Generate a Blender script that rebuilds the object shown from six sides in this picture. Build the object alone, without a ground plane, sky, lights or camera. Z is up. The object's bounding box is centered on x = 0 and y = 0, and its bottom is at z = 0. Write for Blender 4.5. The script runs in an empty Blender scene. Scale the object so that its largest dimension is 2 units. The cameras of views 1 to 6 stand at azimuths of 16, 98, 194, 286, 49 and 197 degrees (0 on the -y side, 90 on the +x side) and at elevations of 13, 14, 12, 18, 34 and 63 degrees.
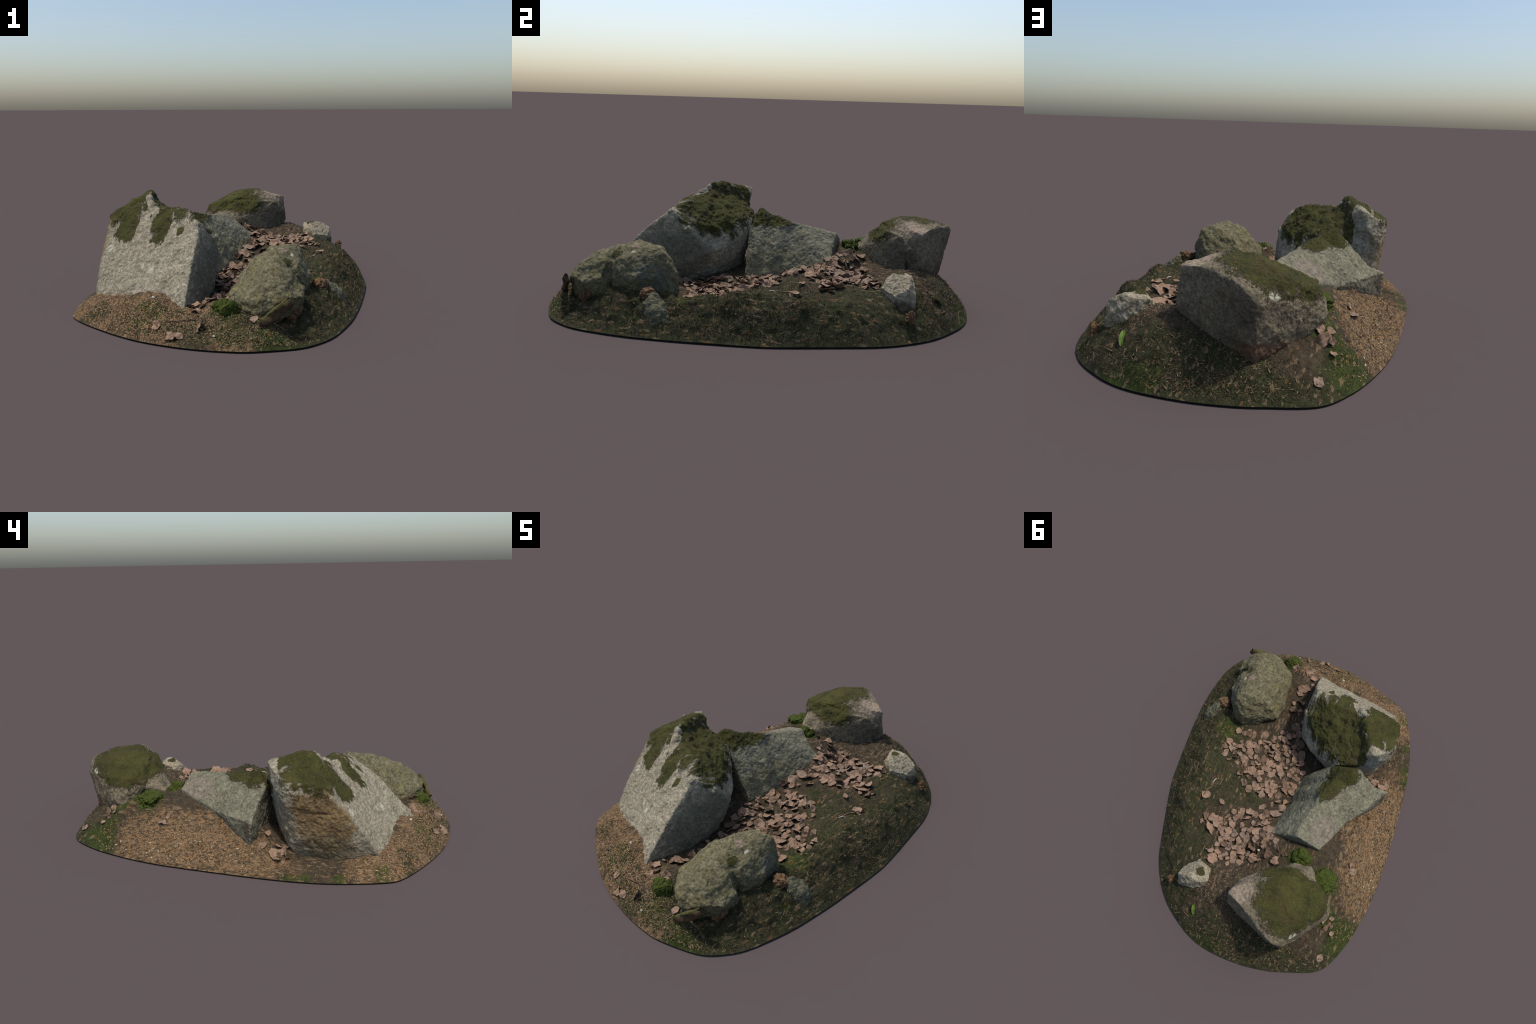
import bpy, bmesh, math, random
import numpy as np
from mathutils import Vector, Matrix, Euler

RNG = np.random.default_rng(11)
random.seed(5)
COLL = bpy.context.scene.collection

# ------------------------------------------------------------------ noise
def _hash(ix, iy, iz, seed):
    h = (ix.astype(np.int64) * 374761393 + iy.astype(np.int64) * 668265263
         + iz.astype(np.int64) * 2147483647 + seed * 1274126177) & 0xffffffff
    h = ((h ^ (h >> 13)) * 1274126177) & 0xffffffff
    h = ((h ^ (h >> 16)) * 2246822519) & 0xffffffff
    return ((h ^ (h >> 15)) & 0xffffff) / 8388607.5 - 1.0

def vnoise(p, seed=0):
    i = np.floor(p); f = p - i
    u = f * f * f * (f * (f * 6 - 15) + 10)
    x, y, z = i[:, 0], i[:, 1], i[:, 2]
    r = 0
    for dx in (0, 1):
        wx = u[:, 0] if dx else 1 - u[:, 0]
        for dy in (0, 1):
            wy = u[:, 1] if dy else 1 - u[:, 1]
            for dz in (0, 1):
                wz = u[:, 2] if dz else 1 - u[:, 2]
                r = r + wx * wy * wz * _hash(x + dx, y + dy, z + dz, seed)
    return r

def fbm(p, freq, octaves=4, gain=0.5, seed=0):
    r, a = 0, 1.0
    for o in range(octaves):
        r = r + a * vnoise(p * freq + 17.3 * o, seed + o)
        freq *= 2.03; a *= gain
    return r

def ridged(p, freq, octaves=3, seed=0):
    r, a = 0, 1.0
    for o in range(octaves):
        r = r + a * (1 - 2 * np.abs(vnoise(p * freq + 9.1 * o, seed + o)))
        freq *= 2.1; a *= 0.5
    return r

def smooth(a, b, x):
    t = np.clip((x - a) / (b - a), 0, 1)
    return t * t * (3 - 2 * t)

# ------------------------------------------------------------------ node helper
class Nodes:
    def __init__(self, name):
        self.mat = bpy.data.materials.new(name)
        self.mat.use_nodes = True
        self.t = self.mat.node_tree
        self.t.nodes.clear()
        self.out = self.n('ShaderNodeOutputMaterial')
        self.bsdf = self.n('ShaderNodeBsdfPrincipled')
        self.bsdf.inputs['Specular IOR Level'].default_value = 0.2
        self.l(self.bsdf.outputs[0], self.out.inputs[0])
        self.obj = self.n('ShaderNodeTexCoord').outputs['Object']
    def n(self, kind, **kw):
        nd = self.t.nodes.new(kind)
        for k, v in kw.items():
            setattr(nd, k, v)
        return nd
    def l(self, a, b):
        self.t.links.new(a, b)
    def put(self, sock, v):
        if isinstance(v, bpy.types.NodeSocket):
            self.l(v, sock)
        else:
            if sock.type == 'RGBA' and len(v) == 3:
                v = (*v, 1)
            sock.default_value = v
    def mapping(self, loc=(0, 0, 0), rot=(0, 0, 0), scale=(1, 1, 1), kind='POINT', vec=None):
        m = self.n('ShaderNodeMapping', vector_type=kind)
        self.put(m.inputs['Vector'], vec or self.obj)
        m.inputs['Location'].default_value = loc
        m.inputs['Rotation'].default_value = rot
        m.inputs['Scale'].default_value = scale
        return m.outputs[0]
    def noise(self, scale, detail=4, rough=0.55, vec=None, distortion=0.0):
        x = self.n('ShaderNodeTexNoise')
        self.put(x.inputs['Vector'], vec or self.obj)
        x.inputs['Scale'].default_value = scale
        x.inputs['Detail'].default_value = detail
        x.inputs['Roughness'].default_value = rough
        x.inputs['Distortion'].default_value = distortion
        return x.outputs[0]
    def voronoi(self, scale, vec=None, feature='F1', out='Distance', rnd=1.0):
        x = self.n('ShaderNodeTexVoronoi', feature=feature)
        self.put(x.inputs['Vector'], vec or self.obj)
        x.inputs['Scale'].default_value = scale
        x.inputs['Randomness'].default_value = rnd
        return x.outputs[out]
    def math(self, op, a, b=0.0, c=None):
        m = self.n('ShaderNodeMath', operation=op)
        self.put(m.inputs[0], a); self.put(m.inputs[1], b)
        if c is not None:
            self.put(m.inputs[2], c)
        return m.outputs[0]
    def step(self, v, lo, hi, a=0.0, b=1.0):
        m = self.n('ShaderNodeMapRange', interpolation_type='SMOOTHSTEP')
        self.put(m.inputs[0], v)
        for i, q in enumerate((lo, hi, a, b)):
            m.inputs[i + 1].default_value = q
        return m.outputs[0]
    def mix(self, fac, a, b, mode='MIX'):
        m = self.n('ShaderNodeMix', data_type='RGBA', blend_type=mode)
        self.put(m.inputs[0], fac); self.put(m.inputs[6], a); self.put(m.inputs[7], b)
        return m.outputs[2]
    def ramp(self, v, stops):
        r = self.n('ShaderNodeValToRGB')
        self.put(r.inputs[0], v)
        e = r.color_ramp.elements
        while len(e) < len(stops):
            e.new(0.5)
        for k, (p, c) in enumerate(stops):
            e[k].position = p
            e[k].color = (*c, 1)
        return r.outputs[0]
    def blob(self, c, r, rot=(0, 0, 0), vec=None):
        """1 at the centre of an ellipsoid, 0 on its surface, negative outside"""
        v = self.mapping(c, rot, r, 'TEXTURE', vec)
        m = self.n('ShaderNodeVectorMath', operation='LENGTH')
        self.put(m.inputs[0], v)
        return self.math('SUBTRACT', 1.0, m.outputs['Value'])
    def blobs(self, items, vec=None):
        out = None
        for it in items:
            b = self.blob(*it, vec=vec)
            out = b if out is None else self.math('MAXIMUM', out, b)
        return out
    def bump(self, h, strength, dist=0.004, normal=None):
        b = self.n('ShaderNodeBump')
        b.inputs['Strength'].default_value = strength
        b.inputs['Distance'].default_value = dist
        self.put(b.inputs['Height'], h)
        if normal is not None:
            self.put(b.inputs['Normal'], normal)
        return b.outputs[0]
    def done(self, color, rough=0.95, normal=None):
        self.put(self.bsdf.inputs['Base Color'], color)
        self.put(self.bsdf.inputs['Roughness'], rough)
        if normal is not None:
            self.put(self.bsdf.inputs['Normal'], normal)
        return self.mat

# ------------------------------------------------------------------ mesh helper
def make_object(name, verts, faces, mat, parent=None, smooth_shade=True):
    me = bpy.data.meshes.new(name)
    me.from_pydata([tuple(v) for v in verts], [], faces)
    me.validate()
    if smooth_shade:
        me.polygons.foreach_set('use_smooth', [True] * len(me.polygons))
    me.materials.append(mat)
    ob = bpy.data.objects.new(name, me)
    COLL.objects.link(ob)
    if parent:
        ob.parent = parent
    return ob

def get_co(me):
    a = np.empty(len(me.vertices) * 3)
    me.vertices.foreach_get('co', a)
    return a.reshape(-1, 3)

def get_no(me):
    a = np.empty(len(me.vertices) * 3)
    me.vertex_normals.foreach_get('vector', a)
    return a.reshape(-1, 3)

def set_co(me, co):
    me.vertices.foreach_set('co', np.ascontiguousarray(co).ravel())
    me.update()

def stone(name, hulls, mat, parent, voxel=0.0045, soften=8, relief=None):
    """union of convex blocks given by their corner points, fused, softened and roughened"""
    bm = bmesh.new()
    for pts in hulls:
        b = bmesh.new()
        for p in pts:
            b.verts.new(p)
        res = bmesh.ops.convex_hull(b, input=b.verts)
        junk = list({g for g in res['geom_interior'] + res['geom_unused'] if isinstance(g, bmesh.types.BMVert)})
        bmesh.ops.delete(b, geom=junk, context='VERTS')
        bmesh.ops.recalc_face_normals(b, faces=b.faces)
        tmp = bpy.data.meshes.new('tmp')
        b.to_mesh(tmp); b.free()
        bm.from_mesh(tmp)
        bpy.data.meshes.remove(tmp)
    me = bpy.data.meshes.new(name)
    bm.to_mesh(me); bm.free()
    ob = bpy.data.objects.new(name, me)
    COLL.objects.link(ob)
    r = ob.modifiers.new('fuse', 'REMESH')
    r.mode = 'VOXEL'; r.voxel_size = voxel; r.use_smooth_shade = True
    s = ob.modifiers.new('soften', 'SMOOTH')
    s.factor = 0.5; s.iterations = soften
    dg = bpy.context.evaluated_depsgraph_get()
    new = bpy.data.meshes.new_from_object(ob.evaluated_get(dg))
    ob.modifiers.clear()
    ob.data = new
    new.name = name
    bpy.data.meshes.remove(me)
    if relief is not None:
        co, no = get_co(new), get_no(new)
        set_co(new, co + no * relief(co, no)[:, None])
    new.polygons.foreach_set('use_smooth', [True] * len(new.polygons))
    new.materials.clear()
    new.materials.append(mat)
    ob.parent = parent
    return ob

def blobs_np(co, items):
    """the same ellipsoid fields as Nodes.blobs, for relief"""
    out = np.full(len(co), -9.0)
    for it in items:
        c, r = it[0], it[1]
        M = Euler(it[2]).to_matrix() if len(it) > 2 else Matrix.Identity(3)
        q = (co - np.array(c)) @ np.array(M) / np.array(r)
        out = np.maximum(out, 1 - np.linalg.norm(q, axis=1))
    return out

# ------------------------------------------------------------------ ground shape
OUTLINE = [(.68, -.20), (.67, .05), (.655, .17), (.61, .37), (.56, .57), (.505, .69), (.44, .785), (.36, .86),
           (.24, .94), (.12, .982), (-.05, 1.0), (-.20, .99), (-.31, .965), (-.47, .908), (-.55, .79), (-.61, .62),
           (-.655, .39), (-.672, .10), (-.678, -.20), (-.668, -.38), (-.64, -.54), (-.58, -.73), (-.52, -.80),
           (-.40, -.868), (-.25, -.935), (-.10, -.98), (.10, -1.0), (.29, -.982), (.41, -.938), (.53, -.87),
           (.60, -.78), (.64, -.68), (.672, -.50), (.68, -.34)]

def closed_spline(pts, n):
    P = np.array(pts, float); m = len(P)
    t = np.linspace(0, m, n, endpoint=False)
    i = t.astype(int); f = (t - i)[:, None]
    a, b, c, d = P[(i - 1) % m], P[i % m], P[(i + 1) % m], P[(i + 2) % m]
    return 0.5 * (2 * b + (c - a) * f + (2 * a - 5 * b + 4 * c - d) * f ** 2 + (3 * b - a - 3 * c + d) * f ** 3)

# spot heights of the soil
SPOTS = [(.417, .215, .150), (.504, -.213, .142), (.484, .04, .155), (.296, .222, .168), (.356, .365, .164),
         (.248, .532, .172), (.40, .097, .148), (.361, .0, .146), (.035, .449, .175), (.50, -.44, .125),
         (.593, -.342, .075), (.20, -.85, .125), (.372, -.873, .080), (-.137, -.799, .132), (-.481, .365, .167),
         (-.23, .45, .245), (-.45, .72, .140), (-.499, .054, .142), (.045, -.775, .107), (.241, .827, .112),
         (-.456, .854, .064), (.085, .823, .190), (-.005, -.027, .082), (-.094, -.109, .083), (-.068, .09, .108),
         (-.028, .337, .215), (-.053, .389, .225), (-.26, .49, .245), (-.147, .53, .212), (-.03, .62, .205), (.06, .72, .212),
         (-.069, -.927, .040), (.001, -.965, .028), (-.48, -.69, .085), (0, -.35, .065), (-.56, -.077, .102),
         (.34, .70, .130), (.596, .072, .061), (.631, .01, .030), (.499, .494, .087), (.507, -.034, .153),
         (.138, .519, .168), (-.52, .536, .122), (.35, -.25, .086), (.40, -.28, .090), (.41, -.12, .108), (.283, -.125, .102), (.105, -.149, .072),
         (.314, -.37, .085), (.223, .083, .132), (.182, .079, .130), (.545, -.692, .052), (.51, -.59, .135), (.53, -.58, .110), (.52, -.50, .135), (.50, -.66, .110), (.13, -.755, .122), (.10, -.68, .100), (.42, -.745, .08), (-.25, .90, .085), (-.32, -.80, .072),
         (-.50, -.49, .032), (-.49, -.36, .034), (-.58, -.45, .022), (-.585, -.58, .022), (-.48, -.27, .040), (-.53, -.22, .050), (-.47, -.18, .085), (-.42, -.14, .12), (-.22, -.87, .068), (-.40, -.80, .050),
         (-.54, -.61, .045), (.30, -.92, .050), (-.36, .53, .240), (-.43, .57, .205), (-.47, .64, .170), (.08, -.6, .080), (-.57, .25, .09), (.57, -.15, .105), (.55, .25, .105)]

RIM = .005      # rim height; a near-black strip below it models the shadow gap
class Terrain:
    def __init__(self):
        rim = closed_spline(OUTLINE, 90)
        P = np.vstack([np.array(SPOTS)[:, :2], rim])
        z = np.concatenate([np.array(SPOTS)[:, 2], np.full(len(rim), RIM)])
        n = len(P)
        K = self.k(np.linalg.norm(P[:, None] - P[None], axis=2)) + np.eye(n) * 2e-4
        A = np.zeros((n + 3, n + 3))
        A[:n, :n] = K; A[:n, n] = 1; A[:n, n + 1:] = P; A[n:, :n] = A[:n, n:].T
        self.w = np.linalg.solve(A, np.concatenate([z, np.zeros(3)]))
        self.P, self.n, self.rim = P, n, rim
    @staticmethod
    def k(r):
        return np.where(r > 1e-9, r * r * np.log(np.maximum(r, 1e-9)), 0)
    def base(self, xy):
        out = np.empty(len(xy))
        for s in range(0, len(xy), 20000):
            q = xy[s:s + 20000]
            out[s:s + 20000] = self.k(np.linalg.norm(q[:, None] - self.P[None], axis=2)) @ self.w[:self.n] \
                + self.w[self.n] + q @ self.w[self.n + 1:]
        return out
    def edge(self, xy):
        rim = closed_spline(OUTLINE, 400)
        out = np.empty(len(xy))
        for s in range(0, len(xy), 20000):
            out[s:s + 20000] = np.linalg.norm(xy[s:s + 20000, None] - rim[None], axis=2).min(1)
        return out
    def height(self, xy):
        xy = np.asarray(xy, float)
        z = self.base(xy)
        e = self.edge(xy)
        fade = smooth(0.0, 0.09, e)
        p = np.column_stack([xy, np.zeros(len(xy))])
        east = smooth(.38, .50, xy[:, 0])
        z = z + fade * (0.008 * fbm(p, 9, 3, seed=3) + (0.004 + .005 * east) * fbm(p, 32, 3, seed=8) + (.0014 + .0014 * east) * fbm(p, 100, 2, seed=18))
        # hummocks and rooty humps on the outer bank
        z = z + fade * east * .012 * ridged(p, 8, 3, seed=40)
        for (x, y, r, h) in BUMPS:
            d2 = ((xy[:, 0] - x) ** 2 + (xy[:, 1] - y) ** 2) / (r * r)
            z = z + h * np.exp(-d2 * d2) * smooth(0, .02, e)
        return np.maximum(z, RIM * .8)

BUMPS = [(.035, .449, .017, -.035), (.504, -.213, .012, -.015), (.484, .04, .010, -.012), (-.499, .054, .016, -.03),
         (.43, .235, .018, -.012), (.50, -.79, .055, -.020), (.40, -.88, .05, .01),
         (.16, -.80, .05, .012), (.47, .70, .04, -.01), (.545, -.08, .04, .016), (.60, -.03, .03, -.014), (.52, .25, .05, .010), (.56, -.22, .04, -.012),
         (.57, .12, .04, .010), (.45, .45, .05, .010), (.52, .40, .03, -.012), (.30, .86, .04, .010), (.10, .93, .05, .010), (-.60, .30, .05, .008), (-.05, -.93, .04, .010)]
class Lookup:
    '''height and edge distance of the soil sampled on a grid, read back bilinearly'''
    def __init__(self, ter, step=.004):
        self.x0, self.y0, self.s = -.72, -1.04, step
        nx, ny = int(1.44 / step) + 1, int(2.08 / step) + 1
        gx, gy = np.meshgrid(self.x0 + step * np.arange(nx), self.y0 + step * np.arange(ny), indexing='ij')
        q = np.column_stack([gx.ravel(), gy.ravel()])
        self.h = ter.height(q).reshape(nx, ny)
        a = np.arctan2(ter.rim[:, 1], ter.rim[:, 0]); r = np.linalg.norm(ter.rim, axis=1)
        o = np.argsort(a)
        self.a, self.r = a[o], r[o]
    def height(self, xy):
        xy = np.asarray(xy, float)
        u = np.clip((xy[:, 0] - self.x0) / self.s, 0, self.h.shape[0] - 2)
        v = np.clip((xy[:, 1] - self.y0) / self.s, 0, self.h.shape[1] - 2)
        i, j = u.astype(int), v.astype(int); f, g = u - i, v - j
        h = self.h
        return (h[i, j] * (1 - f) + h[i + 1, j] * f) * (1 - g) + (h[i, j + 1] * (1 - f) + h[i + 1, j + 1] * f) * g
    def inside(self, xy, margin=.012):
        lim = np.interp(np.arctan2(xy[:, 1], xy[:, 0]), self.a, self.r, period=2 * math.pi)
        return np.linalg.norm(xy, axis=1) < lim - margin
TER = Terrain()
SOIL = Lookup(TER)

def ground_mesh(mat, parent):
    na, nr = 840, 230
    rim = closed_spline(OUTLINE, na)
    c = np.array([0.0, 0.0])
    t = np.linspace(0, 1, nr + 1)[1:]
    s = 1 - (1 - t) ** 1.25
    xy = (c + (rim - c)[None] * s[:, None, None]).reshape(-1, 2)
    xy = np.vstack([[c], xy])
    z = TER.height(xy)
    z[-na:] = RIM
    V = np.column_stack([xy, z])
    # small sideways raggedness so that steep banks look torn
    p = V.copy()
    w = smooth(0.0, .05, TER.edge(xy))
    V[:, 0] += w * .004 * fbm(p, 30, 2, seed=60)
    V[:, 1] += w * .004 * fbm(p, 30, 2, seed=70)
    F = [(0, 1 + i, 1 + (i + 1) % na) for i in range(na)]
    for r in range(nr - 1):
        a = 1 + r * na
        b = a + na
        F += [(a + i, b + i, b + (i + 1) % na, a + (i + 1) % na) for i in range(na)]
    ob = make_object('soil_mound', V, F, mat, parent)
    E = V[-na:]
    low = np.column_stack([E[:, :2] * .9985, np.zeros(na)])
    top = E * [1.0, 1.0, 1.0]
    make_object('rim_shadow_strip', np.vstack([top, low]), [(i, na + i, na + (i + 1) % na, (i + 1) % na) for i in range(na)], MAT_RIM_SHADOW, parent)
    return ob
# ------------------------------------------------------------------ materials
DOME_MOSS = [((-.19, -.295, .42), (.225, .205, .17)), ((-.33, -.20, .40), (.11, .13, .13)), ((-.42, -.23, .46), (.075, .10, .08)),
             ((-.40, -.31, .50), (.08, .10, .09))]
FACE_MOSS = [((-.46, -.37, .455), (.14, .17, .13)), ((-.41, -.50, .385), (.085, .09, .085)), ((-.225, -.505, .41), (.062, .12, .10)),
             ((-.225, -.56, .365), (.045, .05, .06)), ((-.12, -.535, .385), (.022, .035, .04))]
SLAB_MOSS = [((-.31, -.06, .38), (.12, .10, .09)), ((-.26, .05, .36), (.09, .09, .05))]
BACK_MOSS = [((-.25, .72, .42), (.19, .19, .17)), ((-.33, .66, .37), (.15, .15, .14)), ((-.19, .57, .37), (.18, .09, .10))]

def stone_material(name, tones, moss=(), moss_color=((.024, .026, .008), (.098, .094, .024)), lichen=(), tint=(), grain=90.0,
                   stretch=(1, 1, 1), moss_noise=.42, yellow=0.0, bare=()):
    m = Nodes(name)
    big = m.noise(5, 4, .6)
    mid = m.noise(26, 5, .65)
    fine = m.noise(grain, 4, .75)
    spot = m.noise(62, 3, .6, vec=m.mapping(loc=(9, 3, 5)))
    dark, base, light = tones
    col = m.ramp(m.math('ADD', m.math('MULTIPLY', mid, .32), m.math('ADD', m.math('MULTIPLY', fine, .30), m.math('MULTIPLY', spot, .38))),
                 [(.38, dark), (.50, base), (.62, light)])
    col = m.mix(m.step(big, .35, .68, 0, .45), col, m.mix(1.0, col, (.80, .82, .80), 'MULTIPLY'))
    # crystals and mica
    sp = m.voronoi(grain * 2.1, out='Color')
    sep = m.n('ShaderNodeSeparateColor'); m.put(sep.inputs[0], sp)
    col = m.mix(m.step(sep.outputs[0], .80, .90, 0, .35), col, tuple(min(1, 1.25 * c) for c in light))
    col = m.mix(m.step(sep.outputs[1], .84, .92, 0, .45), col, tuple(.6 * c for c in dark))
    col = m.mix(m.step(m.noise(11, 5, .7, vec=m.mapping(loc=(2, 7, 4))), .50, .66, 0, .40), col, tuple(.5 * c for c in base))
    for items, c, soft, amt in tint:
        f = m.math('ADD', m.blobs(items), m.math('MULTIPLY', m.math('SUBTRACT', m.noise(16, 5, .65), .5), .8))
        f2 = m.step(f, 0, soft, 0, amt)
        tone = m.mix(m.step(m.noise(55, 4, .7), .35, .65), tuple(.6 * q for q in c), tuple(min(1, 1.35 * q) for q in c))
        col = m.mix(f2, col, tone)
    if yellow:
        f = m.step(m.noise(20, 4, .6, vec=m.mapping(loc=(3, 1, 7))), .55, .70, 0, yellow)
        col = m.mix(f, col, (.155, .135, .042))
    if lichen:
        f = m.math('ADD', m.blobs(lichen), m.math('MULTIPLY', m.math('SUBTRACT', m.noise(120, 3, .6), .5), .9))
        col = m.mix(m.step(f, .0, .25, 0, .9), col, (.37, .36, .27))
    h = m.math('ADD', m.math('MULTIPLY', fine, .6), m.math('ADD', m.math('MULTIPLY', spot, .8), m.math('MULTIPLY', mid, .8)))
    if moss:
        st = m.mapping(scale=stretch)
        edge = m.math('ADD', m.math('MULTIPLY', m.math('SUBTRACT', m.noise(26, 7, .72, vec=st), .5), moss_noise * 3.4),
                      m.math('MULTIPLY', m.math('SUBTRACT', m.noise(110, 4, .75, vec=st), .5), .75))
        field = m.blobs(moss)
        if bare:
            field = m.math('SUBTRACT', field, m.math('MULTIPLY', m.math('MAXIMUM', m.blobs(bare), 0.0), 1.25))
        mm = m.step(m.math('ADD', field, edge), .06, .22)
        mn = m.noise(150, 4, .75)
        mb = m.noise(14, 4, .6)
        mc = m.ramp(m.math('ADD', m.math('MULTIPLY', mn, .6), m.math('MULTIPLY', mb, .4)),
                    [(.36, moss_color[0]), (.62, moss_color[1])])
        mc = m.mix(m.step(m.noise(9, 3, .6, vec=m.mapping(loc=(5, 5, 5))), .5, .68, 0, .5), mc, (.075, .055, .023))
        fl = m.voronoi(160, out='Color', vec=m.mapping(loc=(1, 2, 3)))
        s2 = m.n('ShaderNodeSeparateColor'); m.put(s2.inputs[0], fl)
        mc = m.mix(m.step(s2.outputs[2], .95, .98, 0, .6), mc, (.16, .095, .045))
        col = m.mix(mm, col, mc)
        h = m.math('ADD', h, m.math('MULTIPLY', mm, m.math('MULTIPLY', mn, 1.6)))
    return m.done(col, .95, m.bump(h, 1.0, .007))

GRAY = ((.135, .116, .078), (.250, .220, .155), (.385, .345, .255))
MAT_A = stone_material('mossy_granite', GRAY, DOME_MOSS + FACE_MOSS,
    lichen=[((-.474, -.547, .284), (.017, .022, .022)), ((-.263, -.642, .234), (.010, .016, .016)), ((-.211, -.666, .223), (.015, .02, .02)),
            ((-.55, -.45, .2), (.02, .02, .02))],
    tint=[([((-.585, -.43, .20), (.115, .215, .29))], (.170, .108, .045), .25, .88),
          ([((-.56, -.45, .08), (.125, .21, .13))], (.110, .086, .048), .25, .8),
          ([((-.46, -.15, .28), (.12, .06, .22))], (.21, .23, .20), .25, .6),
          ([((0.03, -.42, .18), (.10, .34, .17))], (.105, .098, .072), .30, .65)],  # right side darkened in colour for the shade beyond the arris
    stretch=(1.2, .38, .38), moss_noise=.52, bare=[((-.308, -.405, .48), (.028, .11, .09), (0, 0, .66)), ((-.325, -.50, .40), (.035, .09, .10)), ((-.45, -.16, .47), (.05, .05, .06))])
MAT_B = stone_material('slab_granite', ((.080, .074, .050), (.158, .148, .100), (.245, .230, .160)), SLAB_MOSS,
    tint=[([((-.62, -.06, .16), (.10, .03, .12))], (.07, .05, .035), .2, .8),
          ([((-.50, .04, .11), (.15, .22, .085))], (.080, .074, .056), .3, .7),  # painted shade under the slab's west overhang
          ([((-.08, .06, .15), (.14, .30, .10))], (.140, .125, .070), .3, .6),
          ([((-.30, .26, .28), (.10, .10, .06))], (.20, .155, .125), .3, .5)],
    stretch=(.6, .6, 1))
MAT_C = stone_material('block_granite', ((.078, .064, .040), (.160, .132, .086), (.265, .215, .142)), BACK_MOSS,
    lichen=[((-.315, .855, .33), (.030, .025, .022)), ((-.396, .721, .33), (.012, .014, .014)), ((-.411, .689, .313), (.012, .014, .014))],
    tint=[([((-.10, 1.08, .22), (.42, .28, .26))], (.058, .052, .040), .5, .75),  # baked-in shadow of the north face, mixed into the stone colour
          ([((-.30, .92, .11), (.24, .20, .08))], (.115, .055, .030), .35, .7),
          ([((.02, .72, .40), (.10, .10, .05))], (.31, .24, .175), .3, .6),
          ([((0.06, .62, .28), (.12, .14, .10))], (.085, .075, .055), .3, .75)],
    moss_noise=.30)
MAT_D = stone_material('lichen_granite', ((.054, .048, .026), (.128, .113, .062), (.215, .190, .115)),
    [((.36, -.80, .12), (.05, .03, .04)), ((.40, -.60, .285), (.020, .03, .03))],
    lichen=[((.41, -.535, .305), (.012, .03, .012))],
    tint=[([((.37, -.53, .325), (.04, .03, .02))], (.24, .17, .135), .4, .6),
          ([((.46, -.43, .20), (.045, .10, .08))], (.095, .100, .082), .3, .6)], yellow=.55, moss_noise=.3)
MAT_E = stone_material('pale_granite', ((.14, .112, .072), (.275, .235, .160), (.40, .35, .25)),
    [((.25, .65, .25), (.03, .03, .03))], tint=[([((.40, .65, .11), (.06, .12, .055))], (.075, .06, .04), .3, .85)], moss_noise=.3)
MAT_F = stone_material('buried_granite', ((.045, .045, .025), (.105, .097, .058), (.17, .155, .10)), [((.55, -.42, .05), (.08, .10, .04))], moss_noise=.4)

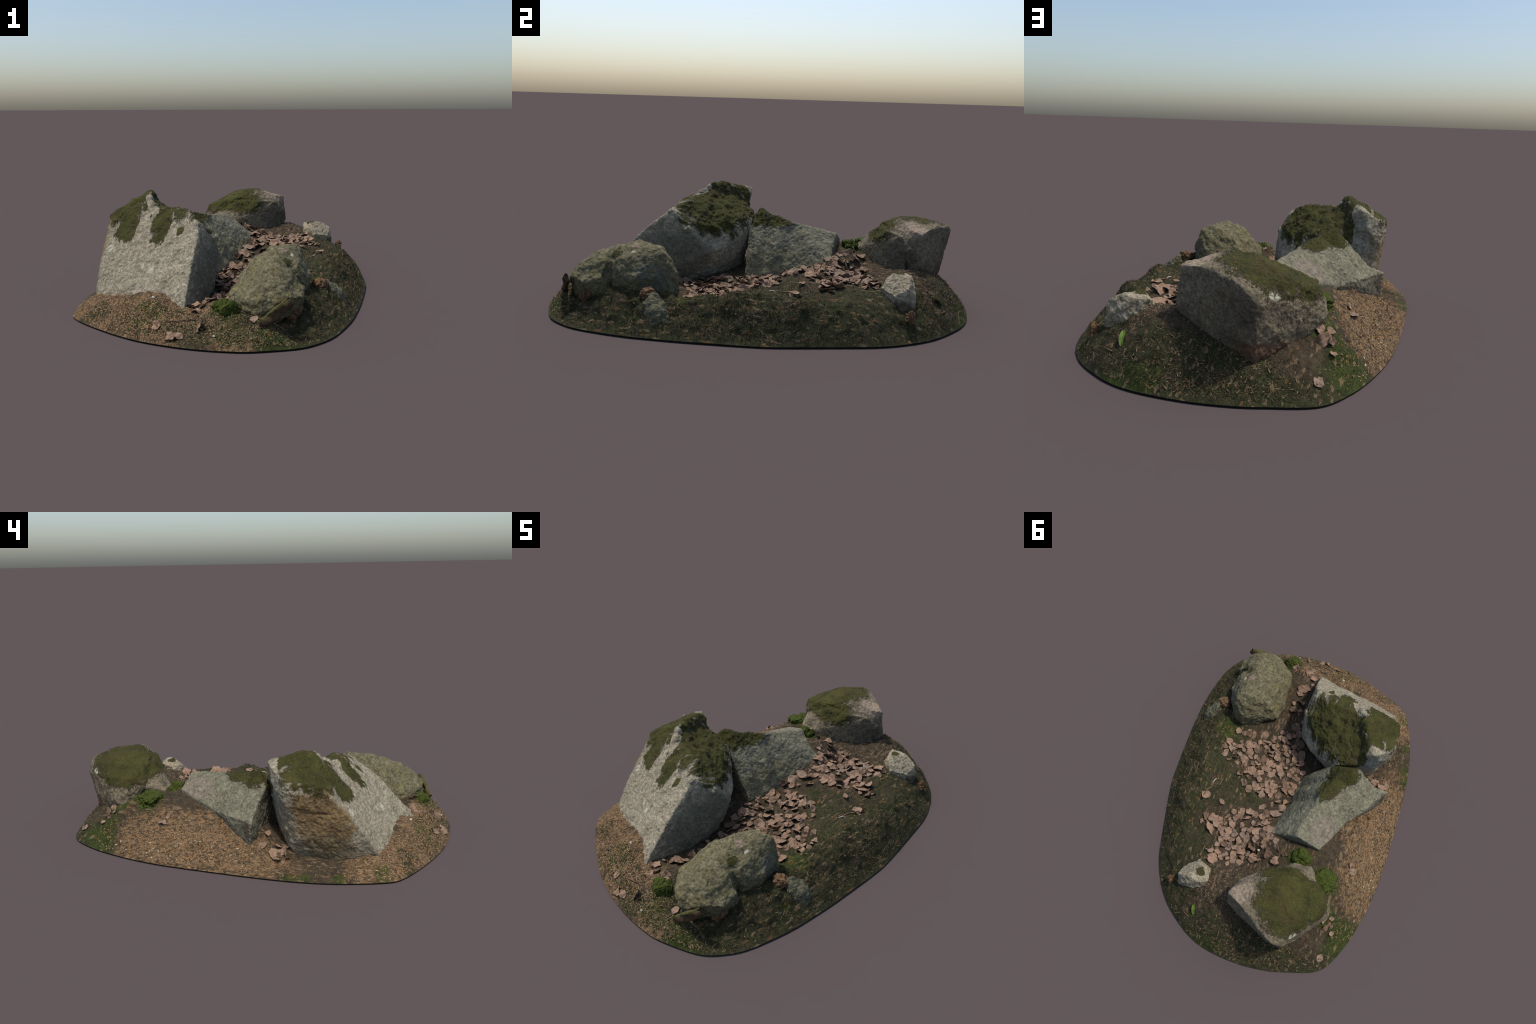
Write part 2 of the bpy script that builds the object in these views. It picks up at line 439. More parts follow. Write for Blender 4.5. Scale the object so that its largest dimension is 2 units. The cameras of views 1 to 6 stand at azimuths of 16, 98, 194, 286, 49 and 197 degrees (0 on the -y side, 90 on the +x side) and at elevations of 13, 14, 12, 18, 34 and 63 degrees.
def ground_material():
    m = Nodes('forest_soil')
    p = m.obj
    xy = m.mapping(scale=(1, 1, .35))
    n1 = m.noise(7, 4, .6); n2 = m.noise(40, 5, .65); n3 = m.noise(150, 4, .75); n4 = m.noise(15, 4, .6, vec=m.mapping(loc=(4, 2, 9)))
    # dark humus
    col = m.ramp(m.math('ADD', m.math('MULTIPLY', n2, .5), m.math('MULTIPLY', n3, .5)),
                 [(.32, (.022, .017, .010)), (.5, (.060, .045, .027)), (.68, (.125, .090, .055))])
    warp = m.math('MULTIPLY', m.math('SUBTRACT', n1, .5), 1.1)
    warp = m.math('ADD', warp, m.math('MULTIPLY', m.math('SUBTRACT', n4, .5), .7))
    warp = m.math('ADD', warp, m.math('MULTIPLY', m.math('SUBTRACT', n2, .5), .5))
    big = 9.0
    # orange conifer litter on the west flank and toe
    west = m.blobs([((-.62, .18, 0), (.22, .48, big)), ((-.52, -.72, 0), (.30, .24, big)), ((-.2, -.90, 0), (.34, .18, big)),
                    ((.30, -.95, 0), (.16, .08, big))], vec=xy)
    fine = m.n('ShaderNodeSeparateColor')
    stretchv = m.mapping(rot=(0, 0, .6), scale=(1, .42, .8))
    m.put(fine.inputs[0], m.voronoi(150, out='Color', vec=stretchv))
    lit = m.ramp(m.math('ADD', m.math('MULTIPLY', fine.outputs[0], .55), m.math('MULTIPLY', n3, .5)),
                 [(.20, (.036, .026, .016)), (.46, (.106, .071, .039)), (.70, (.200, .124, .061)), (.92, (.36, .235, .125))])
    col = m.mix(m.step(m.math('ADD', west, warp), -.10, .22), col, lit)
    col = m.mix(m.step(m.noise(10, 5, .65, vec=m.mapping(loc=(6, 1, 2))), .54, .68, 0, .55), col, (.050, .040, .022))
    # dark moss of the east bank and the north foot
    dmask = m.blobs([((.62, .0, 0), (.32, .75, big)), ((.30, .12, 0), (.22, .12, big)), ((.50, -.75, 0), (.30, .26, big)), ((.05, .98, 0), (.62, .17, big)),
                     ((-.58, .80, 0), (.16, .20, big)), ((.42, .62, 0), (.2, .3, big)), ((-.10, -.88, 0), (.20, .07, big)), ((.10, -.95, 0), (.12, .05, big)), ((-.42, -.80, 0), (.08, .05, big))], vec=xy)
    dm = m.ramp(m.math('ADD', m.math('MULTIPLY', n2, .45), m.math('MULTIPLY', n3, .55)),
                [(.34, (.012, .014, .006)), (.50, (.034, .036, .014)), (.66, (.080, .078, .032))])
    dm = m.mix(m.step(n4, .50, .66, 0, .55), dm, (.072, .054, .034))
    dm = m.mix(m.step(m.noise(12, 4, .6, vec=m.mapping(loc=(8, 8, 1))), .55, .70, 0, .55), dm, (.042, .060, .012))
    col = m.mix(m.step(m.math('ADD', dmask, m.math('MULTIPLY', warp, .8)), -.06, .22, 0, .9), col, dm)
    # bright moss cushions
    gmask = m.blobs([((.20, -.85, .0), (.075, .065, big)), ((-.14, -.87, 0), (.11, .065, big)), ((-.65, -.36, 0), (.04, .05, big)), ((-.62, -.51, 0), (.04, .04, big)),
                     ((-.56, -.70, 0), (.05, .05, big)), ((-.22, .43, 0), (.09, .07, big)), ((-.36, .52, 0), (.12, .11, big)), ((-.54, .73, 0), (.10, .13, big)),
                     ((-.655, -.29, 0), (.03, .05, big)), ((.25, -.93, 0), (.08, .06, big)), ((.46, -.92, 0), (.14, .07, big)), ((-.42, .66, 0), (.06, .08, big)),
                     ((.45, -.28, 0), (.10, .08, big)), ((.2, .96, 0), (.2, .06, big))], vec=xy)
    gm = m.ramp(m.math('ADD', m.math('MULTIPLY', n2, .45), m.math('MULTIPLY', n3, .55)),
                [(.34, (.013, .019, .004)), (.52, (.042, .058, .010)), (.68, (.090, .112, .022))])
    col = m.mix(m.step(m.math('ADD', gmask, m.math('MULTIPLY', warp, .75)), .05, .40, 0, .75), col, gm)
    # pale straw, needles and husks strewn everywhere
    s2 = m.n('ShaderNodeSeparateColor')
    m.put(s2.inputs[0], m.voronoi(120, out='Color', vec=m.mapping(rot=(.3, .2, 2.1), scale=(1, .3, .7))))
    col = m.mix(m.step(s2.outputs[1], .93, .96, 0, .6), col, (.24, .165, .095))
    col = m.mix(m.step(s2.outputs[0], .97, .985, 0, .6), col, (.20, .098, .042))
    h = m.math('ADD', m.math('MULTIPLY', n3, 1.0), m.math('MULTIPLY', n2, 1.2))
    h = m.math('ADD', h, m.math('MULTIPLY', fine.outputs[0], .5))
    return m.done(col, 1.0, m.bump(h, 1.0, .007))
MAT_G = ground_material()

def leaf_material():
    m = Nodes('dry_leaf')
    inf = m.n('ShaderNodeObjectInfo').outputs['Random']
    n = m.noise(90, 3, .6)
    col = m.ramp(inf, [(0, (.100, .064, .041)), (.20, (.195, .125, .082)), (.7, (.265, .170, .112)), (1, (.210, .150, .110))])
    col = m.mix(m.step(n, .42, .66, 0, .45), col, (.11, .070, .046))
    col = m.mix(m.step(m.noise(30, 2), .56, .7, 0, .5), col, (.33, .215, .145))
    return m.done(col, .8, m.bump(m.noise(60, 3), .5, .003))
MAT_LEAF = leaf_material()

def plain(name, lo, hi, scale=60, b=.5, dist=.003, rough=.95, stretch=(1, 1, 1)):
    m = Nodes(name)
    n = m.noise(scale, 4, .7, vec=m.mapping(scale=stretch))
    return m.done(m.ramp(n, [(.33, lo), (.67, hi)]), rough, m.bump(n, b, dist))
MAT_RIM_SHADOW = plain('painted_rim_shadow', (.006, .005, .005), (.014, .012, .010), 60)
MAT_LITTER = []
for i, (a, b) in enumerate([((.20, .110, .048), (.36, .205, .095)), ((.15, .100, .060), (.29, .205, .125)), ((.07, .045, .025), (.15, .10, .06)),
                            ((.30, .26, .16), (.42, .38, .25))]):
    MAT_LITTER.append(plain('litter_tone', a, b, 40))
MAT_SPRIG = [plain('moss_shoot', a, b, 30) for a, b in [((.016, .018, .007), (.050, .050, .020)), ((.040, .036, .018), (.105, .090, .045)), ((.028, .040, .006), (.085, .108, .018)), ((.10, .075, .04), (.22, .165, .09))]]
MAT_CUSHION = plain('moss_cushion_green', (.015, .022, .004), (.085, .108, .017), 150, 1.0, .006)
MAT_TUFT = plain('dry_root_tuft', (.055, .032, .018), (.22, .13, .065), 90, 1.0, .006, stretch=(1, 1, .3))
MAT_BARK = plain('rotten_bark', (.026, .018, .010), (.100, .062, .033), 60, 1.0, .005)
MAT_BARKMOSS = plain('bark_moss', (.030, .034, .010), (.12, .105, .035), 120, 1.0, .005)
MAT_GREENLEAF = plain('fresh_leaf', (.050, .090, .010), (.105, .165, .020), 30, .3, .002, .6)
MAT_TWIG = plain('twig_bark', (.06, .035, .02), (.20, .13, .08), 60, .5)
MAT_PALE = plain('pale_chip', (.30, .28, .22), (.48, .46, .38), 60, .4)

# ------------------------------------------------------------------ the thing
ROOT = bpy.data.objects.new('ancient_stone_setting', None)
COLL.objects.link(ROOT)
ROOT['label'] = 'mossy leaning granite boulders on a leaf-strewn earth mound'
ROOT['category'] = 'stone ruin'

ground_mesh(MAT_G, ROOT)

def rough_stone(seed, big=.006, mid=.0035, fine=.0017, moss=(), pits=(), moss_lift=.006, lump=.008, cut=()):
    def f(co, no):
        d = big * fbm(co, 8, 3, seed=seed) + mid * fbm(co, 30, 3, seed=seed + 7) + fine * fbm(co, 110, 2, seed=seed + 20)
        if moss:
            k = smooth(-.05, .25, blobs_np(co, moss) + .25 * fbm(co, 18, 3, seed=seed + 31))
            d = d + k * (moss_lift + lump * fbm(co, 22, 3, seed=seed + 44) + .0025 * fbm(co, 85, 2, seed=seed + 55))
        for c, r, h in pits:
            q = np.linalg.norm((co - np.array(c)) / np.array(r), axis=1)
            d = d - h * np.exp(-q ** 4)
        return d
    return f

# leaning stone: body with a sloping front face, mossy shoulder dome and a back fin
A_body = [(-.534, -.42, .395), (-.530, -.462, .36), (-.518, -.543, .268), (-.503, -.621, .182), (-.494, -.671, .10), (-.45, -.70, .02),
          (-.045, -.49, .422), (-.021, -.565, .359), (-.014, -.637, .295), (-.008, -.701, .216), (.004, -.791, .131), (.015, -.86, .03),
          (-.020, -.43, .380), (.0, -.366, .312), (-.008, -.29, .208), (-.03, -.33, .10), (-.02, -.42, .02), (.025, -.50, .10),
          (-.20, -.155, .18), (-.25, -.135, .27), (-.28, -.17, .02), (-.10, -.21, .23),
          (-.30, -.40, .460), (-.156, -.44, .455), (-.215, -.38, .458), (-.108, -.42, .440), (-.22, -.28, .415), (-.12, -.30, .382), (-.30, -.15, .365), (-.40, -.405, .472), (-.27, -.104, .345), (-.335, -.108, .385), (-.235, -.115, .285),
          (-.43, -.20, .15), (-.50, -.215, .30), (-.55, -.26, .38), (-.505, -.28, .17), (-.505, -.43, .15), (-.508, -.53, .18),
          (-.448, -.27, .02), (-.468, -.38, .02), (-.478, -.49, .02), (-.45, -.58, .02), (-.475, -.64, .08)]
A_ramp = [(-.352, -.34, .512), (-.33, -.378, .492), (-.40, -.40, .472), (-.285, -.425, .458), (-.40, -.17, .445), (-.29, -.36, .460), (-.26, -.24, .398), (-.30, -.135, .365), (-.40, -.14, .38), (-.38, -.3, .40)]
A_fin = [(-.345, -.34, .526), (-.375, -.30, .527), (-.42, -.165, .503), (-.445, -.14, .494), (-.40, -.145, .465), (-.545, -.24, .422), (-.535, -.225, .433), (-.540, -.41, .420),
         (-.50, -.46, .398), (-.30, -.42, .458), (-.48, -.165, .40), (-.37, -.15, .36), (-.53, -.24, .30), (-.32, -.30, .36), (-.545, -.35, .30), (-.40, -.40, .25)]
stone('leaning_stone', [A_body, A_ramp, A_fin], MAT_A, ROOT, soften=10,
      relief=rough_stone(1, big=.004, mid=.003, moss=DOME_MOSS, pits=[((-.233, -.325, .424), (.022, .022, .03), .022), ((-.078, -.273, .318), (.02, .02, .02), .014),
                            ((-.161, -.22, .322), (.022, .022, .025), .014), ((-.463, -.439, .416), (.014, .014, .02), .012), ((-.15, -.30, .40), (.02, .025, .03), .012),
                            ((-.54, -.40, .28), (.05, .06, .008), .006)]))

B_front = [(-.335, -.07, .400), (-.314, -.065, .398), (-.288, -.018, .381), (-.386, -.115, .347), (-.495, -.088, .25), (-.36, -.02, .335), (-.23, -.113, .297), (-.17, -.115, .20),
           (-.085, -.112, .088), (-.15, -.05, .235), (-.11, -.12, .02), (-.44, -.09, .05), (-.49, .0, .225), (-.447, .0, .10), (-.07, .0, .095), (-.06, .0, .02)]
B_mid = [(-.288, -.018, .381), (-.258, .045, .366), (-.229, .109, .353), (-.346, .03, .322), (-.36, -.02, .333), (-.481, .051, .215), (-.49, .0, .223), (-.40, .14, .200), (-.33, .11, .293),
         (-.07, -.02, .10), (-.055, .1, .11), (-.135, .05, .25), (-.05, .1, .02), (-.46, .06, .12), (-.41, .1, .12), (-.42, -.02, .08)]
B_rear = [(-.229, .109, .352), (-.211, .164, .343), (-.192, .237, .327), (-.172, .329, .321), (-.187, .352, .316), (-.33, .11, .293), (-.307, .175, .280), (-.28, .26, .268), (-.40, .14, .200),
          (-.36, .22, .205), (-.326, .286, .229), (-.303, .364, .265), (-.30, .36, .20), (-.055, .09, .11), (-.11, .20, .265), (-.025, .33, .215), (-.03, .335, .15), (-.05, .1, .03), (-.39, .14, .14), (-.3, .3, .1)]
B_tip = [(-.495, -.088, .25), (-.577, -.095, .222), (-.575, -.09, .205), (-.481, .051, .215), (-.49, .0, .223), (-.558, -.08, .10), (-.44, -.10, .06), (-.447, .0, .10), (-.55, -.075, .03), (-.46, .06, .12)]
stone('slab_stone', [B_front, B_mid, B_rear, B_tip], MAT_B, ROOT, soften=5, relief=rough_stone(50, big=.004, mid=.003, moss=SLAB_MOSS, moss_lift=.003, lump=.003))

C_pts = [(.060, .751, .380), (.045, .72, .390), (-.018, .80, .395), (-.111, .855, .394), (-.192, .908, .382), (-.225, .918, .357), (-.262, .912, .310), (-.306, .855, .322),
         (-.328, .77, .375), (-.396, .721, .334), (-.415, .680, .312), (-.438, .691, .220), (-.447, .675, .230), (-.425, .615, .26), (-.39, .60, .328), (-.09, .65, .430), (-.18, .66, .424), (-.1, .70, .428), (-.152, .85, .404),
         (-.25, .76, .406), (-.20, .58, .388), (-.29, .57, .358), (-.345, .545, .29), (-.06, .61, .372), (-.02, .62, .28), (.05, .68, .33), (.07, .70, .30),
         (.072, .762, .235), (.05, .73, .18), (-.05, .68, .14), (-.15, .56, .16), (-.42, .62, .15), (-.26, .903, .22), (-.255, .885, .12), (-.24, .86, .04), (-.18, .89, .22), (-.05, .80, .18), (-.36, .74, .12),
         (.0, .79, .20)]
C_foot = [(-.345, .545, .275), (-.29, .455, .248), (-.20, .465, .242), (-.12, .515, .217), (-.02, .60, .207), (.06, .69, .21), (-.20, .548, .360), (-.12, .578, .352), (-.25, .505, .305), (-.17, .515, .300), (-.04, .61, .372),
          (.04, .67, .36), (-.05, .58, .30), (-.28, .47, .12), (-.1, .52, .12), (.05, .7, .12), (-.3, .6, .2), (-.2, .62, .39)]
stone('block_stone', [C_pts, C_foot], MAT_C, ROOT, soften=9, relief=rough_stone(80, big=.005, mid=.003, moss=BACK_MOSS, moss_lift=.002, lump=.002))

D_main = [(.322, -.50, .337), (.30, -.545, .328), (.34, -.57, .324), (.389, -.404, .322), (.345, -.41, .316), (.418, -.375, .280), (.437, -.358, .131), (.43, -.36, .05), (.366, -.328, .19), (.37, -.33, .05),
          (.172, -.42, .12), (.15, -.50, .12), (.17, -.54, .15), (.245, -.43, .25), (.25, -.575, .29), (.40, -.535, .306), (.43, -.50, .29), (.485, -.49, .20), (.478, -.60, .185), (.45, -.60, .27), (.46, -.6, .08),
          (.465, -.42, .20), (.17, -.70, .14), (.20, -.66, .205), (.37, -.64, .29), (.2, -.6, .05)]
D_tongue = [(.25, -.575, .298), (.27, -.68, .282), (.33, -.66, .302), (.33, -.732, .264), (.33, -.806, .223), (.345, -.842, .186), (.20, -.66, .21), (.165, -.60, .14), (.183, -.735, .165), (.18, -.76, .07), (.28, -.82, .17),
            (.29, -.835, .12), (.36, -.85, .12), (.42, -.825, .165), (.46, -.79, .18), (.505, -.715, .168), (.492, -.65, .19), (.42, -.66, .27), (.37, -.60, .315), (.40, -.75, .245), (.46, -.75, .10), (.38, -.82, .05), (.47, -.62, .10)]
stone('front_stone', [D_main, D_tongue], MAT_D, ROOT, soften=4, relief=rough_stone(120, big=.006, mid=.0055, pits=[((.47, -.63, .22), (.05, .014, .04), .012), ((.43, -.61, .28), (.02, .03, .02), .008)]))

E_pts = [(.213, .606, .192), (.203, .69, .228), (.234, .708, .232), (.255, .636, .251), (.33, .69, .232), (.372, .69, .202), (.368, .63, .168), (.295, .572, .182), (.253, .600, .222),
         (.38, .65, .15), (.35, .71, .12), (.22, .62, .10), (.39, .66, .10), (.30, .565, .13), (.30, .58, .08), (.24, .72, .12), (.345, .722, .17), (.37, .72, .11)]
stone('small_stone', [E_pts], MAT_E, ROOT, voxel=.003, soften=5, relief=rough_stone(160, big=.005, mid=.004))
F_pts = [(.53, -.40, .168), (.56, -.335, .14), (.603, -.375, .108), (.618, -.335, .082), (.64, -.37, .03), (.625, -.29, .015), (.585, -.45, .06), (.50, -.40, .05), (.55, -.30, .05), (.575, -.43, .12)]
stone('buried_stone', [F_pts], MAT_F, ROOT, voxel=.003, soften=7, relief=rough_stone(190, big=.008, mid=.005))

# ------------------------------------------------------------------ lumps of moss, roots and soil
def lump(name, c, r, mat, seed, amp=.3, freq=3.0, n=5, rot=0.0):
    bm = bmesh.new()
    bmesh.ops.create_icosphere(bm, subdivisions=n, radius=1.0)
    me = bpy.data.meshes.new(name)
    bm.to_mesh(me); bm.free()
    co = get_co(me)
    d = 1 + amp * fbm(co, freq * .5, 3, seed=seed) + amp * .45 * fbm(co, freq * 2.5, 3, seed=seed + 5) + amp * .2 * fbm(co, freq * 9, 2, seed=seed + 9)
    co = co * d[:, None] * np.array(r)
    ca, sa = math.cos(rot), math.sin(rot)
    co = np.column_stack([co[:, 0] * ca - co[:, 1] * sa, co[:, 0] * sa + co[:, 1] * ca, co[:, 2]]) + np.array(c)
    set_co(me, co)
    me.polygons.foreach_set('use_smooth', [True] * len(me.polygons))
    me.materials.append(mat)
    ob = bpy.data.objects.new(name, me)
    COLL.objects.link(ob); ob.parent = ROOT
    return ob

lump('moss_cushion', (.20, -.835, .125), (.055, .042, .045), MAT_CUSHION, 3, .22)
lump('moss_cushion', (-.225, .425, .235), (.055, .045, .040), MAT_CUSHION, 7, .3)
lump('moss_cushion', (-.36, .52, .215), (.085, .065, .045), MAT_CUSHION, 11, .3)
lump('root_tuft', (.515, -.425, .142), (.036, .032, .028), MAT_TUFT, 15, .25)
lump('root_tuft', (.46, -.72, .11), (.030, .035, .045), MAT_TUFT, 19, .4)
lump('root_tuft', (.425, .70, .085), (.02, .02, .03), MAT_TUFT, 23, .4)
lump('root_tuft', (-.45, .10, .15), (.022, .02, .022), MAT_TUFT, 29, .4)

# piece of rotten bark propped against the front stone
def bark():
    a, b = Vector((.355, -.885, .095)), Vector((.462, -.822, .182))
    axis = (b - a); L = axis.length; axis.normalize()
    side = axis.cross(Vector((0, 0, 1))).normalized()
    up = side.cross(axis)
    V, F = [], []
    nu, nv = 28, 24
    for i in range(nu + 1):
        t = i / nu
        w = .052 * (1 - .25 * t); th = .011
        for j in range(nv):
            an = 2 * math.pi * j / nv
            x = math.cos(an); y = math.sin(an)
            x = math.copysign(abs(x) ** .6, x); y = math.copysign(abs(y) ** .6, y)
            p = a + axis * (t * L * (1 + .05 * math.sin(5 * an))) + side * (th * x * (1 + .25 * math.sin(9 * t + y * 3))) + up * (w * (y - 1) * .5 + .01)
            V.append(p)
        if i:
            o = i * nv
            F += [(o - nv + j, o - nv + (j + 1) % nv, o + (j + 1) % nv, o + j) for j in range(nv)]
    F.append(tuple(range(nv))[::-1]); F.append(tuple(range(nu * nv, nu * nv + nv)))
    co = np.array([tuple(v) for v in V])
    co = co + .004 * np.column_stack([fbm(co, 40, 3, seed=s) for s in (2, 4, 6)])
    ob = make_object('bark_piece', co, F, MAT_BARK, ROOT)
    ob.data.materials.append(MAT_BARKMOSS)
    for pl in ob.data.polygons:
        if (pl.center - a).dot(up) > .001:
            pl.material_index = 1
bark()

# ------------------------------------------------------------------ dry leaves
def leaf_mesh(k):
    """a curled lobed leaf about 45 mm long with real thickness"""
    r = np.random.default_rng(100 + k)
    na, nr = 40, 6
    ph = r.uniform(0, 6.28, 4)
    lobes = r.integers(4, 7)
    curl = r.uniform(6, 15) * r.choice([-1, 1]); curl2 = r.uniform(2, 12)
    V = [(0, 0, 0)]
    for i in range(1, nr + 1):
        s = i / nr
        for j in range(na):
            a = 2 * math.pi * j / na
            rad = 1 + .08 * math.cos(lobes * a + ph[0]) + .10 * math.cos(2 * a + ph[1]) + .035 * math.cos(9 * a + ph[2])
            V.append((.022 * s * rad * math.cos(a), .0165 * s * rad * math.sin(a), 0))
    V = np.array(V)
    x, y = V[:, 0], V[:, 1]
    z = curl2 * y * y + curl * x * x + .0016 * np.sin(x * 260 + ph[3]) + .0025 * fbm(V, 60, 2, seed=k) - .0012 * np.exp(-(y / .0025) ** 2)
    V[:, 2] = z
    n = len(V)
    top = V + np.array([0, 0, .0006]); bot = V - np.array([0, 0, .0006])
    F = [(0, 1 + j, 1 + (j + 1) % na) for j in range(na)]
    for i in range(nr - 1):
        a = 1 + i * na; b = a + na
        F += [(a + j, b + j, b + (j + 1) % na, a + (j + 1) % na) for j in range(na)]
    G = [tuple(n + q for q in f[::-1]) for f in F]
    o = 1 + (nr - 1) * na
    R = [(o + j, n + o + j, n + o + (j + 1) % na, o + (j + 1) % na) for j in range(na)]
    me = bpy.data.meshes.new('leaf')
    me.from_pydata([tuple(v) for v in np.vstack([top, bot])], [], F + G + R)
    me.validate()
    me.polygons.foreach_set('use_smooth', [True] * len(me.polygons))
    me.materials.append(MAT_LEAF)
    return me
LEAVES = [leaf_mesh(k) for k in range(10)]

def inside(p, poly):
    x, y = p; c = False
    for (x0, y0), (x1, y1) in zip(poly, poly[1:] + poly[:1]):
        if (y0 > y) != (y1 > y) and x < (x1 - x0) * (y - y0) / (y1 - y0) + x0:
            c = not c
    return c

def scatter(poly, count, gap):
    xs = [p[0] for p in poly]; ys = [p[1] for p in poly]
    pts = []
    tries = 0
    while len(pts) < count and tries < 40000:
        tries += 1
        q = (random.uniform(min(xs), max(xs)), random.uniform(min(ys), max(ys)))
        if inside(q, poly) and all((q[0] - a) ** 2 + (q[1] - b) ** 2 > gap * gap for a, b in pts):
            pts.append(q)
    return pts

leaf_spots = []
leaf_spots += scatter([(.37, -.30), (.43, -.13), (.405, -.03), (.30, -.02), (.24, .05), (.17, .10), (-.04, .10), (-.09, -.10), (-.05, -.20), (.03, -.45), (.13, -.36), (.24, -.33), (.33, -.33)], 128, .024)
leaf_spots += scatter([(.37, .36), (.35, .30), (.26, .30), (.20, .25), (.10, .20), (.0, .10), (-.05, .10), (-.03, .32), (-.12, .42), (-.06, .46), (.05, .52), (.12, .56), (.25, .57), (.29, .50), (.22, .44)], 80, .026)
leaf_spots += scatter([(.02, -.45), (.10, -.42), (.12, -.55), (.12, -.68), (.02, -.80), (.06, -.62)], 10, .025)
leaf_spots += scatter([(-.53, -.13), (-.44, -.13), (-.42, -.22), (-.52, -.27), (-.58, -.24)], 10, .022)
leaf_spots += [(.296, .222), (.40, .20), (-.481, .365), (-.50, .385), (-.443, .72), (-.47, .70), (-.46, .67), (-.43, .69), (-.48, .73), (-.456, .854), (.045, -.775), (.03, -.79), (.09, -.80), (.07, -.83),
               (-.071, -.922), (.0, -.967), (.04, -.96), (.12, -.93), (.30, .33), (-.14, .44), (-.10, .475), (.03, .50), (.42, .19), (.17, -.80), (.33, -.86)]
kinds = {}
for i, (x, y) in enumerate(leaf_spots):
    me = LEAVES[random.randrange(len(LEAVES))]
    ob = bpy.data.objects.new('leaf', me)
    COLL.objects.link(ob); ob.parent = ROOT
    e = .012
    h = SOIL.height([(x, y), (x + e, y), (x - e, y), (x, y + e), (x, y - e)])
    nrm = Vector((-(h[1] - h[2]) / (2 * e), -(h[3] - h[4]) / (2 * e), 1)).normalized()
    q = nrm.to_track_quat('Z', 'Y').to_matrix()
    tilt = Euler((random.gauss(0, .36), random.gauss(0, .36), random.uniform(0, 6.283))).to_matrix()
    s = random.choice((.7, .9, 1.0, 1.1, 1.25, 1.45)) * random.uniform(.9, 1.1)
    ob.matrix_local = Matrix.Translation((x, y, float(h.mean()) + random.uniform(.003, .012))) @ (q @ tilt).to_4x4() @ Matrix.Diagonal((s, s, s, 1))

# ------------------------------------------------------------------ litter, twigs, small things
def flecks(name, pts, size, mat, lift=.0015, long=3.0):
    V, F = [], []
    h = SOIL.height(pts)
    e = .008
    hx = (SOIL.height(pts + [e, 0]) - SOIL.height(pts - [e, 0])) / (2 * e)
    hy = (SOIL.height(pts + [0, e]) - SOIL.height(pts - [0, e])) / (2 * e)
    for k, (x, y) in enumerate(pts):
        nrm = Vector((-hx[k], -hy[k], 1)).normalized()
        a = random.uniform(0, 6.283)
        t = Vector((math.cos(a), math.sin(a), random.gauss(0, .25)))
        t = (t - nrm * t.dot(nrm) * .8).normalized()
        b = nrm.cross(t).normalized()
        L = size * random.uniform(.5, 1.4); W = L / long * random.uniform(.6, 1.3); T = W * .35
        c = Vector((x, y, h[k])) + nrm * (lift * random.uniform(.3, 1.6))
        o = len(V)
        V += [c - t * L, c + b * W, c + t * L, c - b * W, c + nrm * T, c - nrm * T]
        F += [(o, o + 3, o + 4), (o + 3, o + 2, o + 4), (o + 2, o + 1, o + 4), (o + 1, o, o + 4),
              (o + 3, o, o + 5), (o + 2, o + 3, o + 5), (o + 1, o + 2, o + 5), (o, o + 1, o + 5)]
    ob = make_object(name, V, F, mat, ROOT, False)
    ob['kind'] = 'stuff'
    return ob

def zone(n, boxes):
    out = []
    for (cx, cy, rx, ry), k in boxes:
        q = RNG.normal(0, .55, (k, 2)) * [rx, ry] + [cx, cy]
        out.append(q)
    q = np.vstack(out)
    return q[SOIL.inside(q)]

west = [((-.58, .2, .12, .45), 2600), ((-.5, -.72, .2, .18), 1200), ((-.15, -.88, .35, .1), 1500)]
east = [((.6, 0, .15, .8), 1800), ((.45, -.75, .25, .25), 900), ((.4, .8, .3, .2), 900), ((-.1, .93, .5, .1), 900), ((.35, .15, .2, .4), 500)]
flecks('needle_litter', zone(0, west), .0048, MAT_LITTER[0], long=3.0)
flecks('needle_litter', zone(0, west + [((.1, .65, .2, .15), 600), ((.3, -.92, .3, .1), 1100), ((0, .93, .5, .1), 500)]), .0060, MAT_LITTER[1], long=5)
flecks('needle_litter', zone(0, west + east), .0065, MAT_LITTER[2], long=6)
flecks('needle_litter', zone(0, [(b, n // 9) for b, n in east]), .0045, MAT_LITTER[0], long=3)
flecks('pale_husk', zone(0, [((-.6, .3, .08, .35), 60), ((-.55, -.6, .15, .2), 12)]), .0065, MAT_LITTER[3], long=2.2)

def sprigs(name, pts, length, mat):
    '''short leaning moss shoots and grass blades, each a thin three-sided spike'''
    V, F = [], []
    h = SOIL.height(pts)
    for k, (x, y) in enumerate(pts):
        L = length * random.uniform(.5, 1.5)
        r = L * random.uniform(.09, .15)
        d = Vector((random.gauss(0, .8), random.gauss(0, .8), 1)).normalized() * L
        c = Vector((x, y, h[k] - .001))
        a = random.uniform(0, 6.28)
        o = len(V)
        V += [c + Vector((r * math.cos(a + q), r * math.sin(a + q), 0)) for q in (0, 2.09, 4.19)] + [c + d]
        F += [(o, o + 1, o + 3), (o + 1, o + 2, o + 3), (o + 2, o, o + 3)]
    ob = make_object(name, V, F, mat, ROOT, False)
    ob['kind'] = 'stuff'
sprigs('moss_sprig', zone(0, [(b, n * 4) for b, n in east]), .0085, MAT_SPRIG[0])
sprigs('moss_sprig', zone(0, [(b, n * 2) for b, n in east]), .0095, MAT_SPRIG[1])
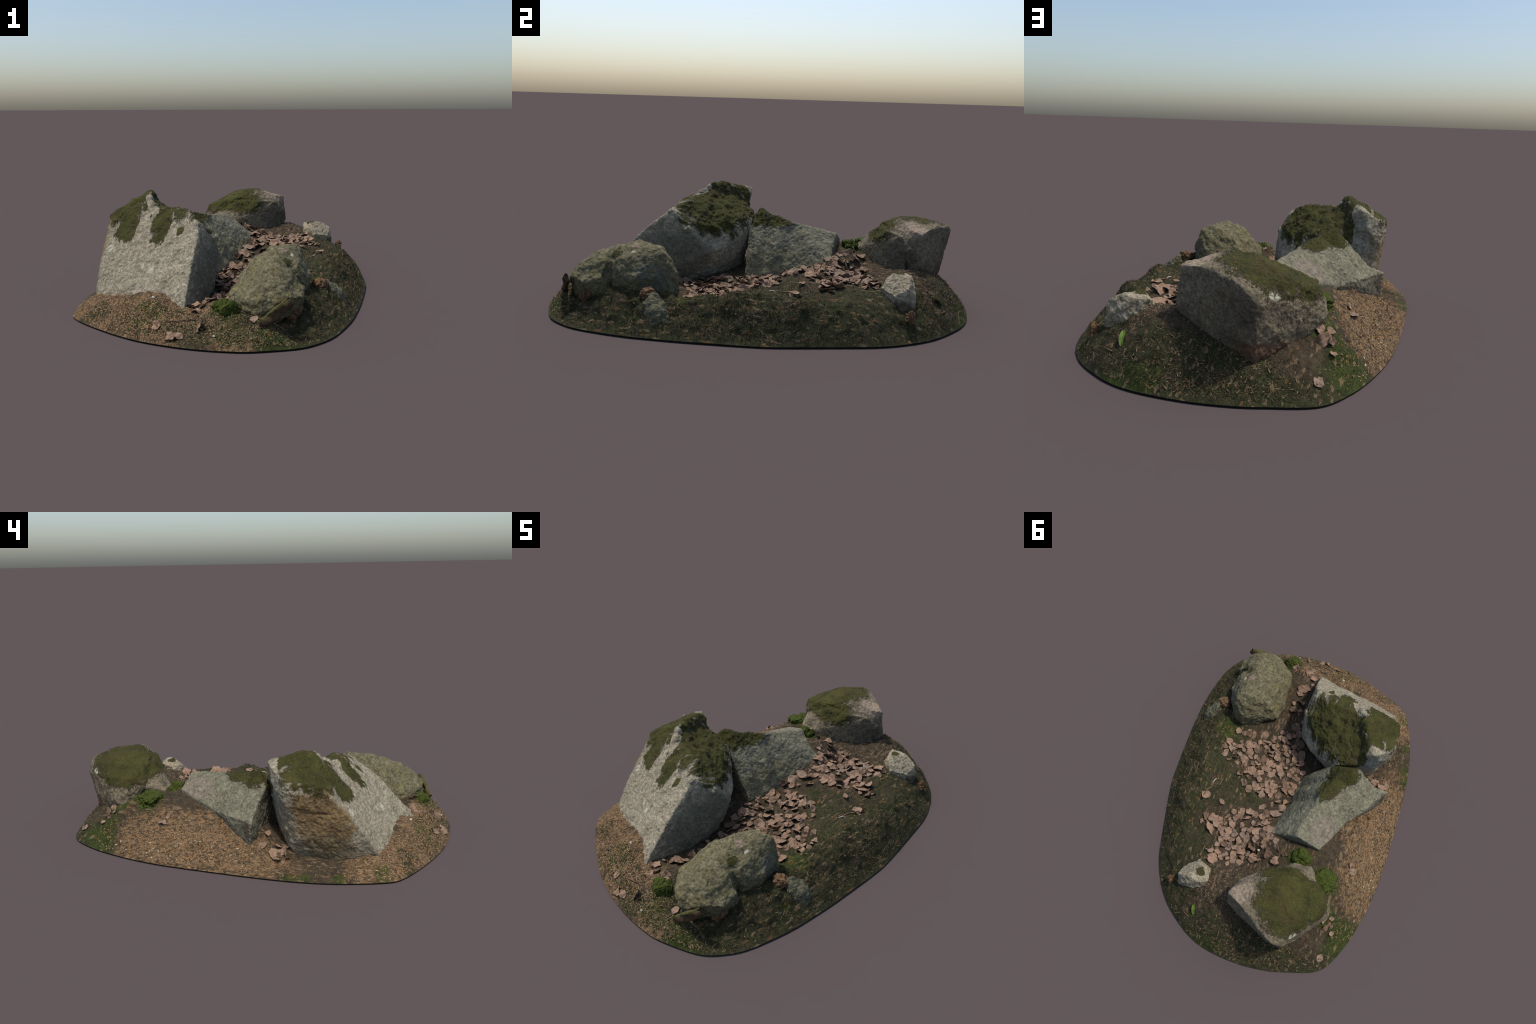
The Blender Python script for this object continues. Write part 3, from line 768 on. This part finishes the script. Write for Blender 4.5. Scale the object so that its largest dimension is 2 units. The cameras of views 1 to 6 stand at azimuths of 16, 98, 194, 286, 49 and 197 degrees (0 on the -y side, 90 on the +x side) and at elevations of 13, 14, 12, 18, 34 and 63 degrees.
sprigs('moss_sprig', zone(0, [((-.36, .52, .12, .10), 900), ((-.54, .73, .10, .13), 900), ((.2, -.86, .09, .07), 700), ((-.14, -.87, .09, .05), 500), ((-.22, .43, .07, .06), 400), ((.46, -.92, .14, .06), 500)]), .0080, MAT_SPRIG[2])
sprigs('grass_blade', zone(0, [((.1, -.93, .4, .07), 700), ((-.3, -.85, .2, .1), 300), ((-.58, .2, .1, .4), 500), ((0, .9, .5, .1), 300), ((.6, .0, .1, .7), 300)]), .018, MAT_SPRIG[3])

def twig(pts, r, mat=None):
    cu = bpy.data.curves.new('twig', 'CURVE')
    cu.dimensions = '3D'; cu.bevel_depth = r; cu.bevel_resolution = 2
    sp = cu.splines.new('POLY'); sp.points.add(len(pts) - 1)
    for k, (x, y, dz) in enumerate(pts):
        sp.points[k].co = (x, y, float(SOIL.height([(x, y)])[0]) + dz, 1)
        sp.points[k].radius = 1 - .5 * k / len(pts)
    ob = bpy.data.objects.new('twig', cu)
    COLL.objects.link(ob)
    dg = bpy.context.evaluated_depsgraph_get()
    me = bpy.data.meshes.new_from_object(ob.evaluated_get(dg))
    bpy.data.objects.remove(ob)
    me.name = 'twig'; me.materials.clear(); me.materials.append(mat or MAT_TWIG)
    o2 = bpy.data.objects.new('twig', me)
    COLL.objects.link(o2); o2.parent = ROOT
twig([(.42, .22, .004), (.41, .19, .010), (.405, .165, .008), (.39, .15, .006), (.385, .12, .004)], .004)
twig([(.39, .115, .003), (.387, .10, .005), (.38, .085, .003)], .003, MAT_PALE)
twig([(.26, .86, .003), (.285, .85, .006), (.30, .84, .004)], .0025)
twig([(.0, .47, .01), (.03, .47, .012), (.05, .485, .008)], .002)
twig([(-.03, -.90, .004), (.02, -.905, .01), (.07, -.89, .006), (.10, -.885, .004)], .003)

g = bpy.data.meshes.new('green_leaf')
gv, gf = [], []
for i in range(13):
    t = i / 12; w = .011 * math.sin(math.pi * min(1, .08 + .9 * t)) ** .7
    for s in (-1, 0, 1):
        gv.append((s * w, (t - .5) * .062, .002 * abs(s) + .004 * math.sin(3 * t)))
    if i:
        o = i * 3
        gf += [(o - 3, o - 2, o + 1, o), (o - 2, o - 1, o + 2, o + 1)]
g.from_pydata(gv, [], gf); g.materials.append(MAT_GREENLEAF)
gl = bpy.data.objects.new('green_leaf', g)
COLL.objects.link(gl); gl.parent = ROOT
so = gl.modifiers.new('thick', 'SOLIDIFY'); so.thickness = .001
gl.rotation_euler = (-.75, 0, .25)
gl.location = (.241, .827, float(SOIL.height([(.241, .827)])[0]) + .006)

def pebble(c, r, mat, seed):
    o = lump('pebble', (c[0], c[1], float(SOIL.height([c])[0]) + r * .4), (r, r * .8, r * .7), mat, seed, .25, n=3)
pebble((-.137, -.799), .008, MAT_PALE, 201)
pebble((.19, -.95), .006, MAT_PALE, 202)
pebble((.01, .435), .008, MAT_PALE, 203)
